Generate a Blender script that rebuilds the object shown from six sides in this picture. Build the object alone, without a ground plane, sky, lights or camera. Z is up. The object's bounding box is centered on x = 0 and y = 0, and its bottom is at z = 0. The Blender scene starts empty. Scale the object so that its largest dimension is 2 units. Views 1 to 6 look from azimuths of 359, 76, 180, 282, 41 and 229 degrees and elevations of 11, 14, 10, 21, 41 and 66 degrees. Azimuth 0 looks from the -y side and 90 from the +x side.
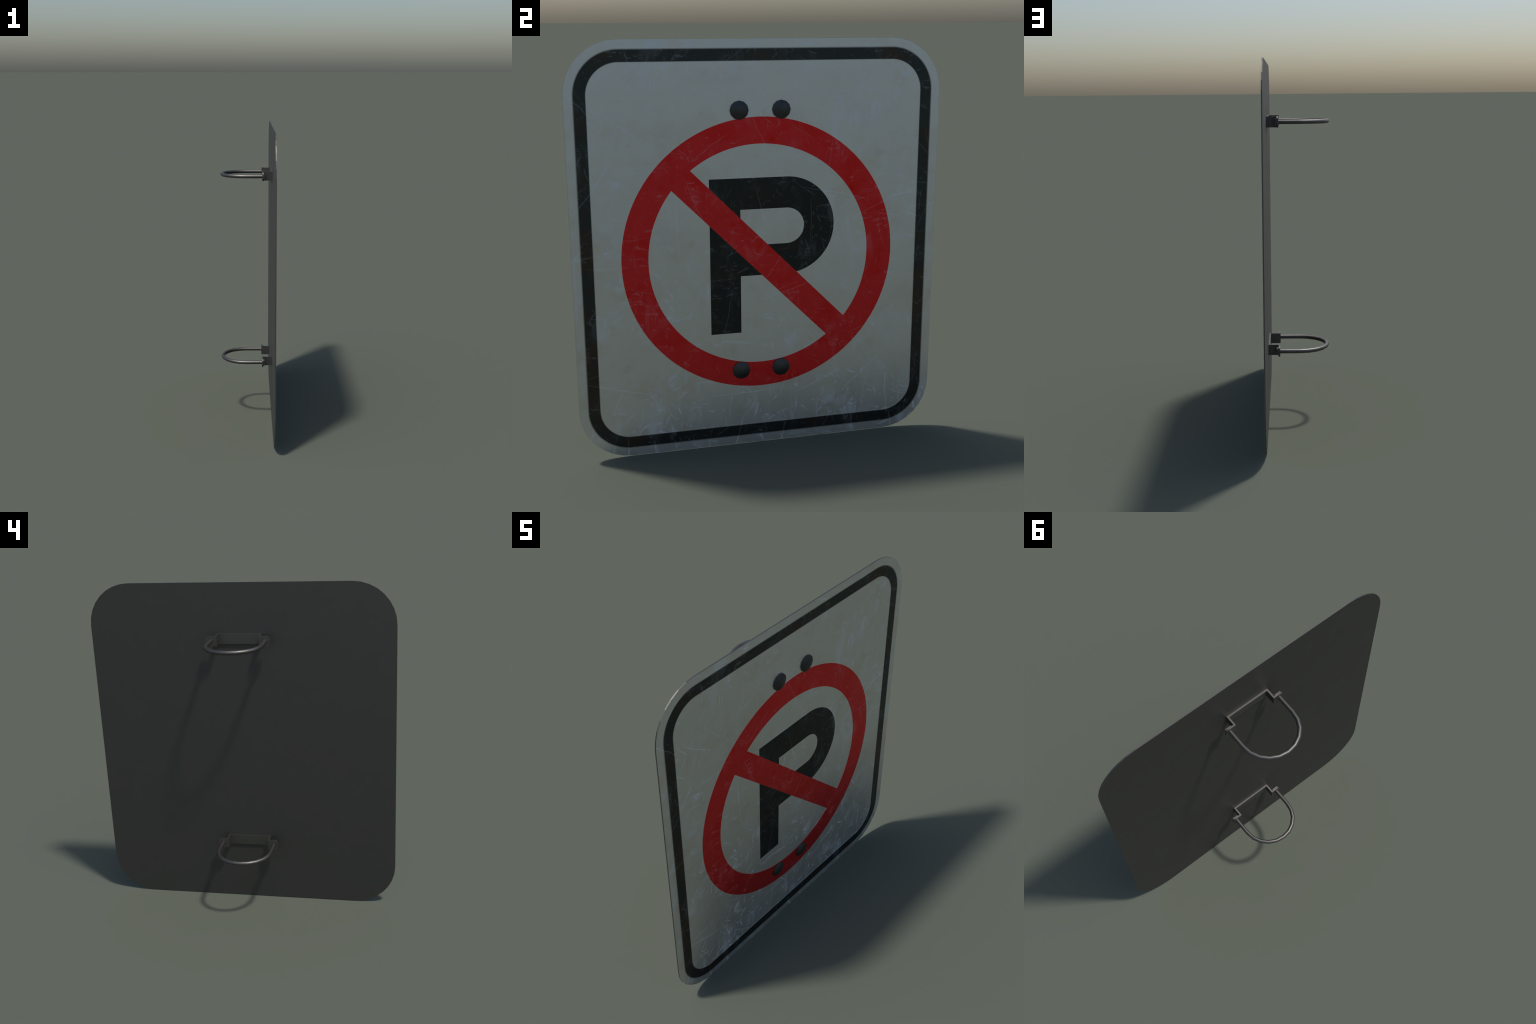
"""No-parking road sign: a square-cornered plate with rounded corners standing on
its lower edge, two hat-shaped brackets with U-bolts behind it, four domed bolt
heads in front.  Face looks along +x, plate lies in the yz plane."""
import bpy, bmesh, math
from math import pi, sin, cos, radians
from mathutils import Vector

# ------------------------------------------------------------------ sizes (m)
HALF_W, TOP = 0.900, 2.000            # plate outline
CORNER_R, CORNER_SEG = 0.250, 8
X_BACK, X_FRONT = 0.1624, 0.1690      # plate thickness
SHEET_X = X_FRONT                     # face of the white sheet
STRIPE_OUT, STRIPE_IN = 0.0430, 0.1000  # border stripe insets
RING_C, RING_RO, RING_RI = (-0.001, 0.974), 0.670, 0.544
SLASH_HALF = 0.0637
BOLT_Y, BOLT_R = 0.1015, 0.0445
BOLT_TIP = 0.1862
CLAMP_Z = (1.6755, 0.3945)            # heights of the two clamps
BRACKET_HALF_H = 0.0300
UBOLT_R, UBOLT_LEG_Y, UBOLT_TIP = 0.0122, 0.160, -0.1862

# ------------------------------------------------------------------ helpers
def new_object(name, bm, mats, parent, smooth_angle=None, loc=(0, 0, 0)):
    bmesh.ops.recalc_face_normals(bm, faces=bm.faces)
    me = bpy.data.meshes.new(name)
    bm.to_mesh(me); bm.free()
    for m in mats:
        me.materials.append(m)
    if smooth_angle is not None:
        me.shade_smooth()
        me.set_sharp_from_angle(angle=radians(smooth_angle))
    ob = bpy.data.objects.new(name, me)
    bpy.context.scene.collection.objects.link(ob)
    ob.parent = parent
    ob.location = loc
    return ob

def rounded_rect(y0, y1, z0, z1, r, seg):
    """Outline in (y, z), counter-clockwise, seg straight pieces per corner."""
    pts = []
    for cy, cz, a0 in ((y1 - r, z0 + r, -90), (y1 - r, z1 - r, 0),
                       (y0 + r, z1 - r, 90), (y0 + r, z0 + r, 180)):
        for i in range(seg + 1):
            a = radians(a0 + 90 * i / seg)
            pts.append((cy + r * cos(a), cz + r * sin(a)))
    return pts

def inset_rect(d, r, seg):
    return rounded_rect(-HALF_W + d, HALF_W - d, d, TOP - d, r, seg)

def arc(c, r, a0, a1, n):
    return [(c[0] + r * cos(radians(a0 + (a1 - a0) * i / n)),
             c[1] + r * sin(radians(a0 + (a1 - a0) * i / n))) for i in range(n + 1)]

def prism(bm, outline, x0, x1):
    """Closed slab with the (y, z) outline between x0 and x1."""
    a = [bm.verts.new((x0, y, z)) for y, z in outline]
    b = [bm.verts.new((x1, y, z)) for y, z in outline]
    n = len(outline)
    for i in range(n):
        bm.faces.new((a[i], a[(i + 1) % n], b[(i + 1) % n], b[i]))
    bm.faces.new(a[::-1]); bm.faces.new(b)

def frame(bm, outer, inner, x0, x1):
    """Closed slab between two outlines that have the same number of points."""
    n = len(outer)
    ring = [[bm.verts.new((x, y, z)) for y, z in o]
            for x, o in ((x0, outer), (x1, outer), (x1, inner), (x0, inner))]
    for k in range(4):
        p, q = ring[k], ring[(k + 1) % 4]
        for i in range(n):
            j = (i + 1) % n
            bm.faces.new((p[i], p[j], q[j], q[i]))

# ------------------------------------------------------------------ node helpers
class Nodes:
    def __init__(self, name):
        self.mat = bpy.data.materials.new(name)
        self.mat.use_nodes = True
        self.t = self.mat.node_tree
        self.t.nodes.clear()
        self.out = self.t.nodes.new('ShaderNodeOutputMaterial')
        self.bsdf = self.t.nodes.new('ShaderNodeBsdfPrincipled')
        self.t.links.new(self.bsdf.outputs[0], self.out.inputs[0])
        self.obj = self.t.nodes.new('ShaderNodeTexCoord').outputs['Object']
        s = self.t.nodes.new('ShaderNodeSeparateXYZ')
        self.t.links.new(self.obj, s.inputs[0])
        self.x, self.y, self.z = s.outputs

    def put(self, sock, v):
        if isinstance(v, bpy.types.NodeSocket):
            self.t.links.new(v, sock)
        elif isinstance(v, (tuple, list)) and len(v) == 3 and sock.type == 'RGBA':
            sock.default_value = (*v, 1)
        else:
            sock.default_value = v

    def set(self, **kw):
        for k, v in kw.items():
            self.put(self.bsdf.inputs[k.replace('_', ' ')], v)
        return self.mat

    def m(self, op, a, b=0.0, c=0.0, clamp=False):
        n = self.t.nodes.new('ShaderNodeMath'); n.operation = op; n.use_clamp = clamp
        for s, v in zip(n.inputs, (a, b, c)):
            self.put(s, v)
        return n.outputs[0]

    def vec(self, x=0.0, y=0.0, z=0.0):
        n = self.t.nodes.new('ShaderNodeCombineXYZ')
        for s, v in zip(n.inputs, (x, y, z)):
            self.put(s, v)
        return n.outputs[0]

    def step(self, v, lo, hi, a=0.0, b=1.0):
        n = self.t.nodes.new('ShaderNodeMapRange'); n.interpolation_type = 'SMOOTHSTEP'
        for s, q in zip(n.inputs, (v, lo, hi, a, b)):
            self.put(s, q)
        return n.outputs[0]

    def noise(self, vec, scale, detail=4.0, rough=0.55, distort=0.0):
        n = self.t.nodes.new('ShaderNodeTexNoise')
        self.put(n.inputs['Vector'], vec)
        for k, v in (('Scale', scale), ('Detail', detail), ('Roughness', rough), ('Distortion', distort)):
            n.inputs[k].default_value = v
        return n.outputs[0]

    def mix(self, f, a, b):
        n = self.t.nodes.new('ShaderNodeMix'); n.data_type = 'RGBA'
        self.put(n.inputs[0], f); self.put(n.inputs[6], a); self.put(n.inputs[7], b)
        return n.outputs[2]

    def shift(self, vec, off, scale=(1, 1, 1), rot=0.0):
        n = self.t.nodes.new('ShaderNodeMapping')
        self.put(n.inputs[0], vec)
        n.inputs['Location'].default_value = off
        n.inputs['Rotation'].default_value = (0, 0, rot)
        n.inputs['Scale'].default_value = scale
        return n.outputs[0]

    # one scratch per Voronoi cell: own heading, length, bend and strength
    def scratches(self, plane, cells, seed, length, width, keep, spread=2 * pi, lean=0.0):
        p = self.shift(plane, (seed * 3.17, seed * 1.73, 0), (cells, cells, 1))
        v = self.t.nodes.new('ShaderNodeTexVoronoi'); v.voronoi_dimensions = '2D'
        v.inputs['Scale'].default_value = 1.0
        v.inputs['Randomness'].default_value = 1.0
        self.put(v.inputs['Vector'], p)
        d = self.t.nodes.new('ShaderNodeVectorMath'); d.operation = 'SUBTRACT'
        self.put(d.inputs[0], p); self.put(d.inputs[1], v.outputs['Position'])
        rnd = self.t.nodes.new('ShaderNodeSeparateColor')
        self.put(rnd.inputs[0], v.outputs['Color'])
        r1, r2, r3 = rnd.outputs
        rot = self.t.nodes.new('ShaderNodeVectorRotate'); rot.rotation_type = 'Z_AXIS'
        self.put(rot.inputs['Vector'], d.outputs[0])
        self.put(rot.inputs['Angle'], self.m('MULTIPLY_ADD', r1, spread, lean))
        s = self.t.nodes.new('ShaderNodeSeparateXYZ'); self.put(s.inputs[0], rot.outputs[0])
        a, b = s.outputs[0], s.outputs[1]
        wob = self.m('MULTIPLY_ADD', self.noise(p, 3.0, 2.0), 0.05, -0.025)
        bend = self.m('MULTIPLY', self.m('MULTIPLY', a, a), self.m('MULTIPLY_ADD', r2, 0.5, -0.25))
        off = self.m('ABSOLUTE', self.m('ADD', self.m('ADD', b, bend), wob))
        line = self.step(off, width, width * 0.25)
        ends = self.step(self.m('ABSOLUTE', a), length, length * 0.35)
        on = self.m('GREATER_THAN', r3, 1.0 - keep)
        return self.m('MULTIPLY', self.m('MULTIPLY', line, ends),
                      self.m('MULTIPLY', on, self.m('MULTIPLY_ADD', r2, 0.7, 0.3)))

    def add(self, *v):
        r = v[0]
        for q in v[1:]:
            r = self.m('ADD', r, q)
        return r

    def mul(self, *v):
        r = v[0]
        for q in v[1:]:
            r = self.m('MULTIPLY', r, q)
        return r

    def wear(self):
        """Scuff mask and stain mask shared by every coat on the sign's face."""
        plane = self.vec(self.y, self.z, 0.0)
        hot = self.step(self.noise(self.shift(plane, (4.2, 1.3, 0)), 3.1, 3.0, 0.6), 0.42, 0.62, 0.15, 1.0)
        # regions where the sign was dragged: along the foot (upright marks) and
        # across both sides at mid height (level marks)
        foot = self.step(self.z, 0.62, 0.10)
        side = self.mul(self.step(self.m('ABSOLUTE', self.m('SUBTRACT', self.z, 1.18)), 0.42, 0.05),
                        self.step(self.m('ABSOLUTE', self.y), 0.25, 0.75))
        ragged = self.step(self.noise(plane, 60.0, 4.0, 0.65), 0.36, 0.60)
        # hair-thin long lines, then shorter and broader nicks
        thin = self.add(self.scratches(plane, 2.3, 1.0, 0.50, 0.0065, 0.80),
                        self.mul(self.scratches(plane, 3.1, 4.0, 0.46, 0.0085, 0.55), 0.8),
                        self.mul(self.scratches(plane, 5.2, 3.0, 0.44, 0.017, 0.60), ragged, 0.9))
        nicks = self.mul(hot, self.add(self.scratches(plane, 10.0, 5.0, 0.42, 0.045, 0.45),
                                       self.scratches(plane, 17.0, 7.0, 0.42, 0.080, 0.38),
                                       self.mul(self.scratches(plane, 28.0, 11.0, 0.38, 0.13, 0.30), 0.8)))
        upright = self.mul(foot, self.add(self.scratches(plane, 4.3, 2.0, 0.46, 0.016, 0.85, 0.8, 1.17),
                                          self.mul(self.scratches(plane, 8.5, 6.0, 0.44, 0.060, 0.60, 0.9, 1.1), ragged)))
        level = self.mul(side, self.add(self.scratches(plane, 5.1, 9.0, 0.47, 0.022, 0.85, 0.45, -0.22),
                                        self.mul(self.scratches(plane, 9.7, 8.0, 0.45, 0.070, 0.60, 0.6, -0.3), ragged)))
        # rubbed patches, broken up by a streaky grain
        patch = self.step(self.noise(self.shift(plane, (7.7, 2.1, 0), (1.0, 1.5, 1), 0.5), 10.0, 3.0, 0.55, 0.8), 0.585, 0.66)
        streak = self.step(self.noise(self.shift(plane, (1.7, 8.1, 0), (1.0, 4.0, 1), 0.9), 26.0, 3.0, 0.6, 0.5), 0.46, 0.60)
        rub = self.mul(patch, streak, ragged)
        haze = self.mul(self.step(self.noise(self.shift(plane, (1.1, 5.1, 0), (2.2, 1.0, 1)), 6.0, 3.0, 0.6, 0.5), 0.50, 0.72), hot, 0.45)
        scuff = self.m('ADD', self.add(thin, self.mul(nicks, 0.80), self.mul(upright, 0.75), level),
                       self.add(self.mul(rub, 0.8), haze), clamp=True)
        dirt = self.step(self.noise(self.shift(plane, (2.9, 6.3, 0)), 5.5, 5.0, 0.6), 0.46, 0.70)
        spots = self.step(self.noise(self.shift(plane, (9.9, 0.3, 0)), 15.0, 2.0, 0.5), 0.64, 0.74)
        stain = self.m('ADD', self.mul(dirt, 0.7), self.mul(spots, 0.5), clamp=True)
        mottle = self.noise(self.shift(plane, (3.3, 3.9, 0)), 2.4, 5.0, 0.6)
        return scuff, stain, mottle

# ------------------------------------------------------------------ materials
WHITE = (0.780, 0.775, 0.745); WHITE_STAIN = (0.70, 0.655, 0.585)
STRIPE = (0.050, 0.056, 0.055); STRIPE_STAIN = (0.078, 0.056, 0.043)
BLACK = (0.037, 0.041, 0.040); BLACK_STAIN = (0.058, 0.045, 0.036)
RED = (0.83, 0.044, 0.047); RED_STAIN = (0.80, 0.012, 0.008)
SCUFF = (0.80, 0.86, 0.95)
SHEEN = 0.96                       # retro-reflective film mirrors its surroundings dully

def coat(name, base, stained, scuff_gain, edge_mask=False, matt=0.42):
    n = Nodes(name)
    scuff, stain, mottle = n.wear()
    col = n.mix(n.m('MULTIPLY', stain, 1.3 if edge_mask else 0.75, clamp=True), base, stained)
    if edge_mask:                       # print bleeds softly into the white sheet
        white = n.mix(n.m('MULTIPLY', stain, 0.75), WHITE, WHITE_STAIN)
        col = n.mix(stripe_mask(n), white, col)
    col = n.mix(n.m('MULTIPLY', scuff, scuff_gain), col, SCUFF)
    rough = n.m('ADD', n.m('MULTIPLY_ADD', mottle, 0.16, 0.34), n.m('MULTIPLY', scuff, 0.10))
    return n.set(Base_Color=col, Roughness=rough,
                 Metallic=n.m('MULTIPLY_ADD', scuff, -matt * SHEEN, SHEEN))

def stripe_mask(n):
    """1 inside the border stripe, falling softly to 0 over a few millimetres."""
    r = CORNER_R
    ay = n.m('SUBTRACT', n.m('ABSOLUTE', n.y), HALF_W - r)
    az = n.m('SUBTRACT', n.m('ABSOLUTE', n.m('SUBTRACT', n.z, TOP / 2)), TOP / 2 - r)
    py, pz = n.m('MAXIMUM', ay, 0.0), n.m('MAXIMUM', az, 0.0)
    out = n.m('SQRT', n.m('ADD', n.m('MULTIPLY', py, py), n.m('MULTIPLY', pz, pz)))
    inn = n.m('MINIMUM', n.m('MAXIMUM', ay, az), 0.0)
    depth = n.m('SUBTRACT', r, n.m('ADD', out, inn))      # distance in from the plate edge
    return n.m('MULTIPLY', n.step(depth, STRIPE_OUT - 0.0050, STRIPE_OUT + 0.0050),
               n.step(depth, STRIPE_IN + 0.0028, STRIPE_IN - 0.0028))

MAT_WHITE = coat('white_sheeting', WHITE, WHITE_STAIN, 0.70, matt=0.52)
MAT_STRIPE = coat('black_stripe_paint', STRIPE, STRIPE_STAIN, 0.13, edge_mask=True)
MAT_LETTER = coat('black_letter_paint', BLACK, BLACK_STAIN, 0.11)
MAT_RED = coat('red_paint', RED, RED_STAIN, 0.13)

def metal(name, base, dark, rough, metallic, scale):
    n = Nodes(name)
    f = n.step(n.noise(n.obj, scale, 5.0, 0.6), 0.35, 0.70)
    g = n.noise(n.shift(n.obj, (5, 3, 1)), scale * 6, 3.0)
    col = n.mix(f, base, dark)
    return n.set(Base_Color=col, Metallic=metallic,
                 Roughness=n.m('ADD', n.m('MULTIPLY_ADD', f, 0.06, rough), n.m('MULTIPLY', g, 0.05)))

MAT_PLATE = metal('dull_plate_metal', (0.108, 0.105, 0.099), (0.101, 0.099, 0.094), 0.50, 0.9, 2.0)
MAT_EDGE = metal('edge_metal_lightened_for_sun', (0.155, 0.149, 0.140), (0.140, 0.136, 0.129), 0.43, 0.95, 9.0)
MAT_CLAMP = metal('clamp_steel', (0.146, 0.140, 0.132), (0.132, 0.128, 0.121), 0.445, 0.95, 14.0)
MAT_BOLT = metal('bolt_steel', (0.085, 0.084, 0.082), (0.075, 0.075, 0.074), 0.42, 0.95, 14.0)

# ------------------------------------------------------------------ the sign
sign = bpy.data.objects.new('parking_sign', None)
bpy.context.scene.collection.objects.link(sign)
sign['label'] = 'worn white no-parking sign with red ring, black letter, rear clamps'
sign['category'] = 'road sign'

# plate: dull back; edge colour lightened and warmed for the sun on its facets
bm = bmesh.new()
prism(bm, inset_rect(0, CORNER_R, CORNER_SEG), X_BACK, X_FRONT - 0.0002)
plate = new_object('plate', bm, [MAT_PLATE, MAT_EDGE], sign)
for p in plate.data.polygons:
    p.material_index = 1 if abs(p.normal.x) < 0.5 else 0

# white sheet bonded to the front
bm = bmesh.new()
prism(bm, inset_rect(0.0004, CORNER_R - 0.0004, CORNER_SEG), X_FRONT - 0.003, SHEET_X)
new_object('face_sheet', bm, [MAT_WHITE], sign)

# printed border stripe (a few mm wider than the print, which fades at its rims)
bm = bmesh.new()
frame(bm, inset_rect(STRIPE_OUT - 0.006, CORNER_R - STRIPE_OUT + 0.006, 16),
      inset_rect(STRIPE_IN + 0.004, CORNER_R - STRIPE_IN - 0.004, 16),
      SHEET_X - 0.001, SHEET_X + 0.0004)
new_object('border_stripe', bm, [MAT_STRIPE], sign)

# letter P: stem, and a bowl whose outline and counter are half discs
PL, PS, PB, PT = -0.2495, -0.0998, 0.5900, 1.3562
BC, BRO, BRI = (0.1290, 1.1167), 0.2395, 0.0880
outer = [(PL, BC[1] + BRO)] + arc(BC, BRO, 90, -90, 40) + [(PL, BC[1] - BRO)]
inner = [(PS, BC[1] + BRI)] + arc(BC, BRI, 90, -90, 40) + [(PS, BC[1] - BRI)]
bm = bmesh.new()
frame(bm, outer, inner, SHEET_X - 0.001, SHEET_X + 0.0004)
prism(bm, [(PL, PB), (PS, PB), (PS, BC[1] - BRO), (PL, BC[1] - BRO)], SHEET_X - 0.001, SHEET_X + 0.0004)
bmesh.ops.remove_doubles(bm, verts=bm.verts, dist=1e-6)
new_object('letter', bm, [MAT_LETTER], sign)

# prohibition ring and its slash
bm = bmesh.new()
frame(bm, arc(RING_C, RING_RO, 0, 360 * 127 / 128, 127), arc(RING_C, RING_RI, 0, 360 * 127 / 128, 127),
      SHEET_X - 0.001, SHEET_X + 0.0008)
new_object('prohibition_ring', bm, [MAT_RED], sign)
# slash ends follow the inner rim of the ring
half_angle = math.degrees(math.asin(SLASH_HALF / (RING_RI + 0.004)))
ends = arc(RING_C, RING_RI + 0.004, 135 - half_angle, 135 + half_angle, 12) + \
       arc(RING_C, RING_RI + 0.004, -45 - half_angle, -45 + half_angle, 12)
bm = bmesh.new()
prism(bm, ends, SHEET_X - 0.001, SHEET_X + 0.0007)
new_object('slash', bm, [MAT_RED], sign)

# ---- bolt heads: twelve-sided, short rim and shallow dome
def bolt_mesh():
    bm = bmesh.new()
    rim = 0.0055; dome = BOLT_TIP - SHEET_X - rim
    prof = [(-0.002, BOLT_R), (rim, BOLT_R)] + \
           [(rim + dome * (1 - t * t), BOLT_R * t) for t in (0.75, 0.45)]
    rings = [[bm.verts.new((x, r * sin(2 * pi * i / 12), r * cos(2 * pi * i / 12))) for i in range(12)]
             for x, r in prof]
    for p, q in zip(rings, rings[1:]):
        for i in range(12):
            bm.faces.new((p[i], p[(i + 1) % 12], q[(i + 1) % 12], q[i]))
    tip = bm.verts.new((rim + dome, 0, 0))
    for i in range(12):
        bm.faces.new((rings[-1][i], rings[-1][(i + 1) % 12], tip))
    bm.faces.new(rings[0][::-1])
    return bm

first = None
for z in CLAMP_Z:
    for y in (-BOLT_Y, BOLT_Y):
        if first is None:
            first = bolt = new_object('bolt', bolt_mesh(), [MAT_BOLT], sign, 45)
        else:
            bolt = first.copy(); bpy.context.scene.collection.objects.link(bolt)
        bolt.location = (SHEET_X, y, z)

# ---- bracket: hat-shaped strip, ears with rounded ends
WEB_Y, EAR_Y, EAR_X, STRIP = 0.1320, 0.1870, 0.0960, 0.0095
def bracket_mesh():
    h, r = BRACKET_HALF_H, 0.020
    bm = bmesh.new()
    # one closed outline of the whole hat section
    s = STRIP
    sec = [(X_BACK + 0.0006, -WEB_Y), (X_BACK + 0.0006, WEB_Y), (EAR_X + s, WEB_Y), (EAR_X, WEB_Y - s),
           (X_BACK - s, WEB_Y - s), (X_BACK - s, -WEB_Y + s), (EAR_X, -WEB_Y + s), (EAR_X + s, -WEB_Y)]
    lo = [bm.verts.new((x, y, -h)) for x, y in sec]
    hi = [bm.verts.new((x, y, h)) for x, y in sec]
    n = len(sec)
    for i in range(n):
        if i in (2, 6):            # the mitre where an ear grows on
            continue
        j = (i + 1) % n
        bm.faces.new((lo[i], lo[j], hi[j], hi[i]))
    # caps split into web and two legs so that they stay planar quads
    for v in (lo, hi):
        bm.faces.new((v[0], v[1], v[4], v[5]))
        bm.faces.new((v[1], v[2], v[3], v[4]))
        bm.faces.new((v[5], v[6], v[7], v[0]))
    # ears
    for sgn, root_o, root_i in ((1, 2, 3), (-1, 7, 6)):
        end = [(EAR_Y - r + r * sin(radians(a)), -h + r - r * cos(radians(a))) for a in (0, 22.5, 45, 67.5, 90)]
        end += [(y, -z) for y, z in end[::-1]]
        f = [bm.verts.new((EAR_X, sgn * y, z)) for y, z in end]
        b = [bm.verts.new((EAR_X + s, sgn * y, z)) for y, z in end]
        m = len(end)
        for i in range(m - 1):
            bm.faces.new((f[i], f[i + 1], b[i + 1], b[i]))
        bm.faces.new([lo[root_i]] + f + [hi[root_i]])
        bm.faces.new([lo[root_o]] + b + [hi[root_o]])
        bm.faces.new((lo[root_i], lo[root_o], b[0], f[0]))
        bm.faces.new((hi[root_i], hi[root_o], b[-1], f[-1]))
    return bm

# ---- U-bolt: straight shanks and a half circle of ten pieces
def ubolt_mesh():
    sides, seg = 10, 10
    bend = UBOLT_LEG_Y
    cx = UBOLT_TIP + UBOLT_R + bend
    path = [(EAR_X + STRIP + 0.006, UBOLT_LEG_Y, 0, 1)] + \
           [(cx - bend * sin(pi * i / seg), bend * cos(pi * i / seg)) for i in range(seg + 1)] + \
           [(EAR_X + STRIP + 0.006, -UBOLT_LEG_Y, 0, 1)]
    path = [Vector((p[0], p[1], 0)) for p in path]
    bm = bmesh.new(); rings = []
    for i, p in enumerate(path):
        t0 = (p - path[i - 1]).normalized() if i else (path[1] - p).normalized()
        t1 = (path[i + 1] - p).normalized() if i + 1 < len(path) else t0
        t = (t0 + t1).normalized()
        side = Vector((-t.y, t.x, 0)) / max(0.3, t.dot(t1))
        rings.append([bm.verts.new(p + side * UBOLT_R * cos(2 * pi * k / sides)
                                   + Vector((0, 0, UBOLT_R * sin(2 * pi * k / sides)))) for k in range(sides)])
    for p, q in zip(rings, rings[1:]):
        for k in range(sides):
            bm.faces.new((p[k], p[(k + 1) % sides], q[(k + 1) % sides], q[k]))
    bm.faces.new(rings[0]); bm.faces.new(rings[-1][::-1])
    return bm

# ---- square nut behind each ear
def nut_mesh():
    bm = bmesh.new()
    prism(bm, [(-0.0185, -0.0180), (0.0185, -0.0180), (0.0185, 0.0180), (-0.0185, 0.0180)], -0.001, 0.0105)
    return bm

brackets = []
for z in CLAMP_Z:
    if not brackets:
        br = new_object('bracket', bracket_mesh(), [MAT_CLAMP], sign, loc=(0, 0, z))
        ub = new_object('u_bolt', ubolt_mesh(), [MAT_CLAMP], br, 50)
        nu = new_object('nut', nut_mesh(), [MAT_CLAMP], br, loc=(EAR_X + STRIP, UBOLT_LEG_Y, 0))
        parts = (br, ub, nu)
    else:
        br, ub, nu = (p.copy() for p in parts)
        br.location = (0, 0, z)
        for o in (br, ub, nu):
            bpy.context.scene.collection.objects.link(o)
        ub.parent = br; nu.parent = br
    nu2 = nu.copy(); nu2.location = (EAR_X + STRIP, -UBOLT_LEG_Y, 0)
    bpy.context.scene.collection.objects.link(nu2); nu2.parent = br
    brackets.append(br)
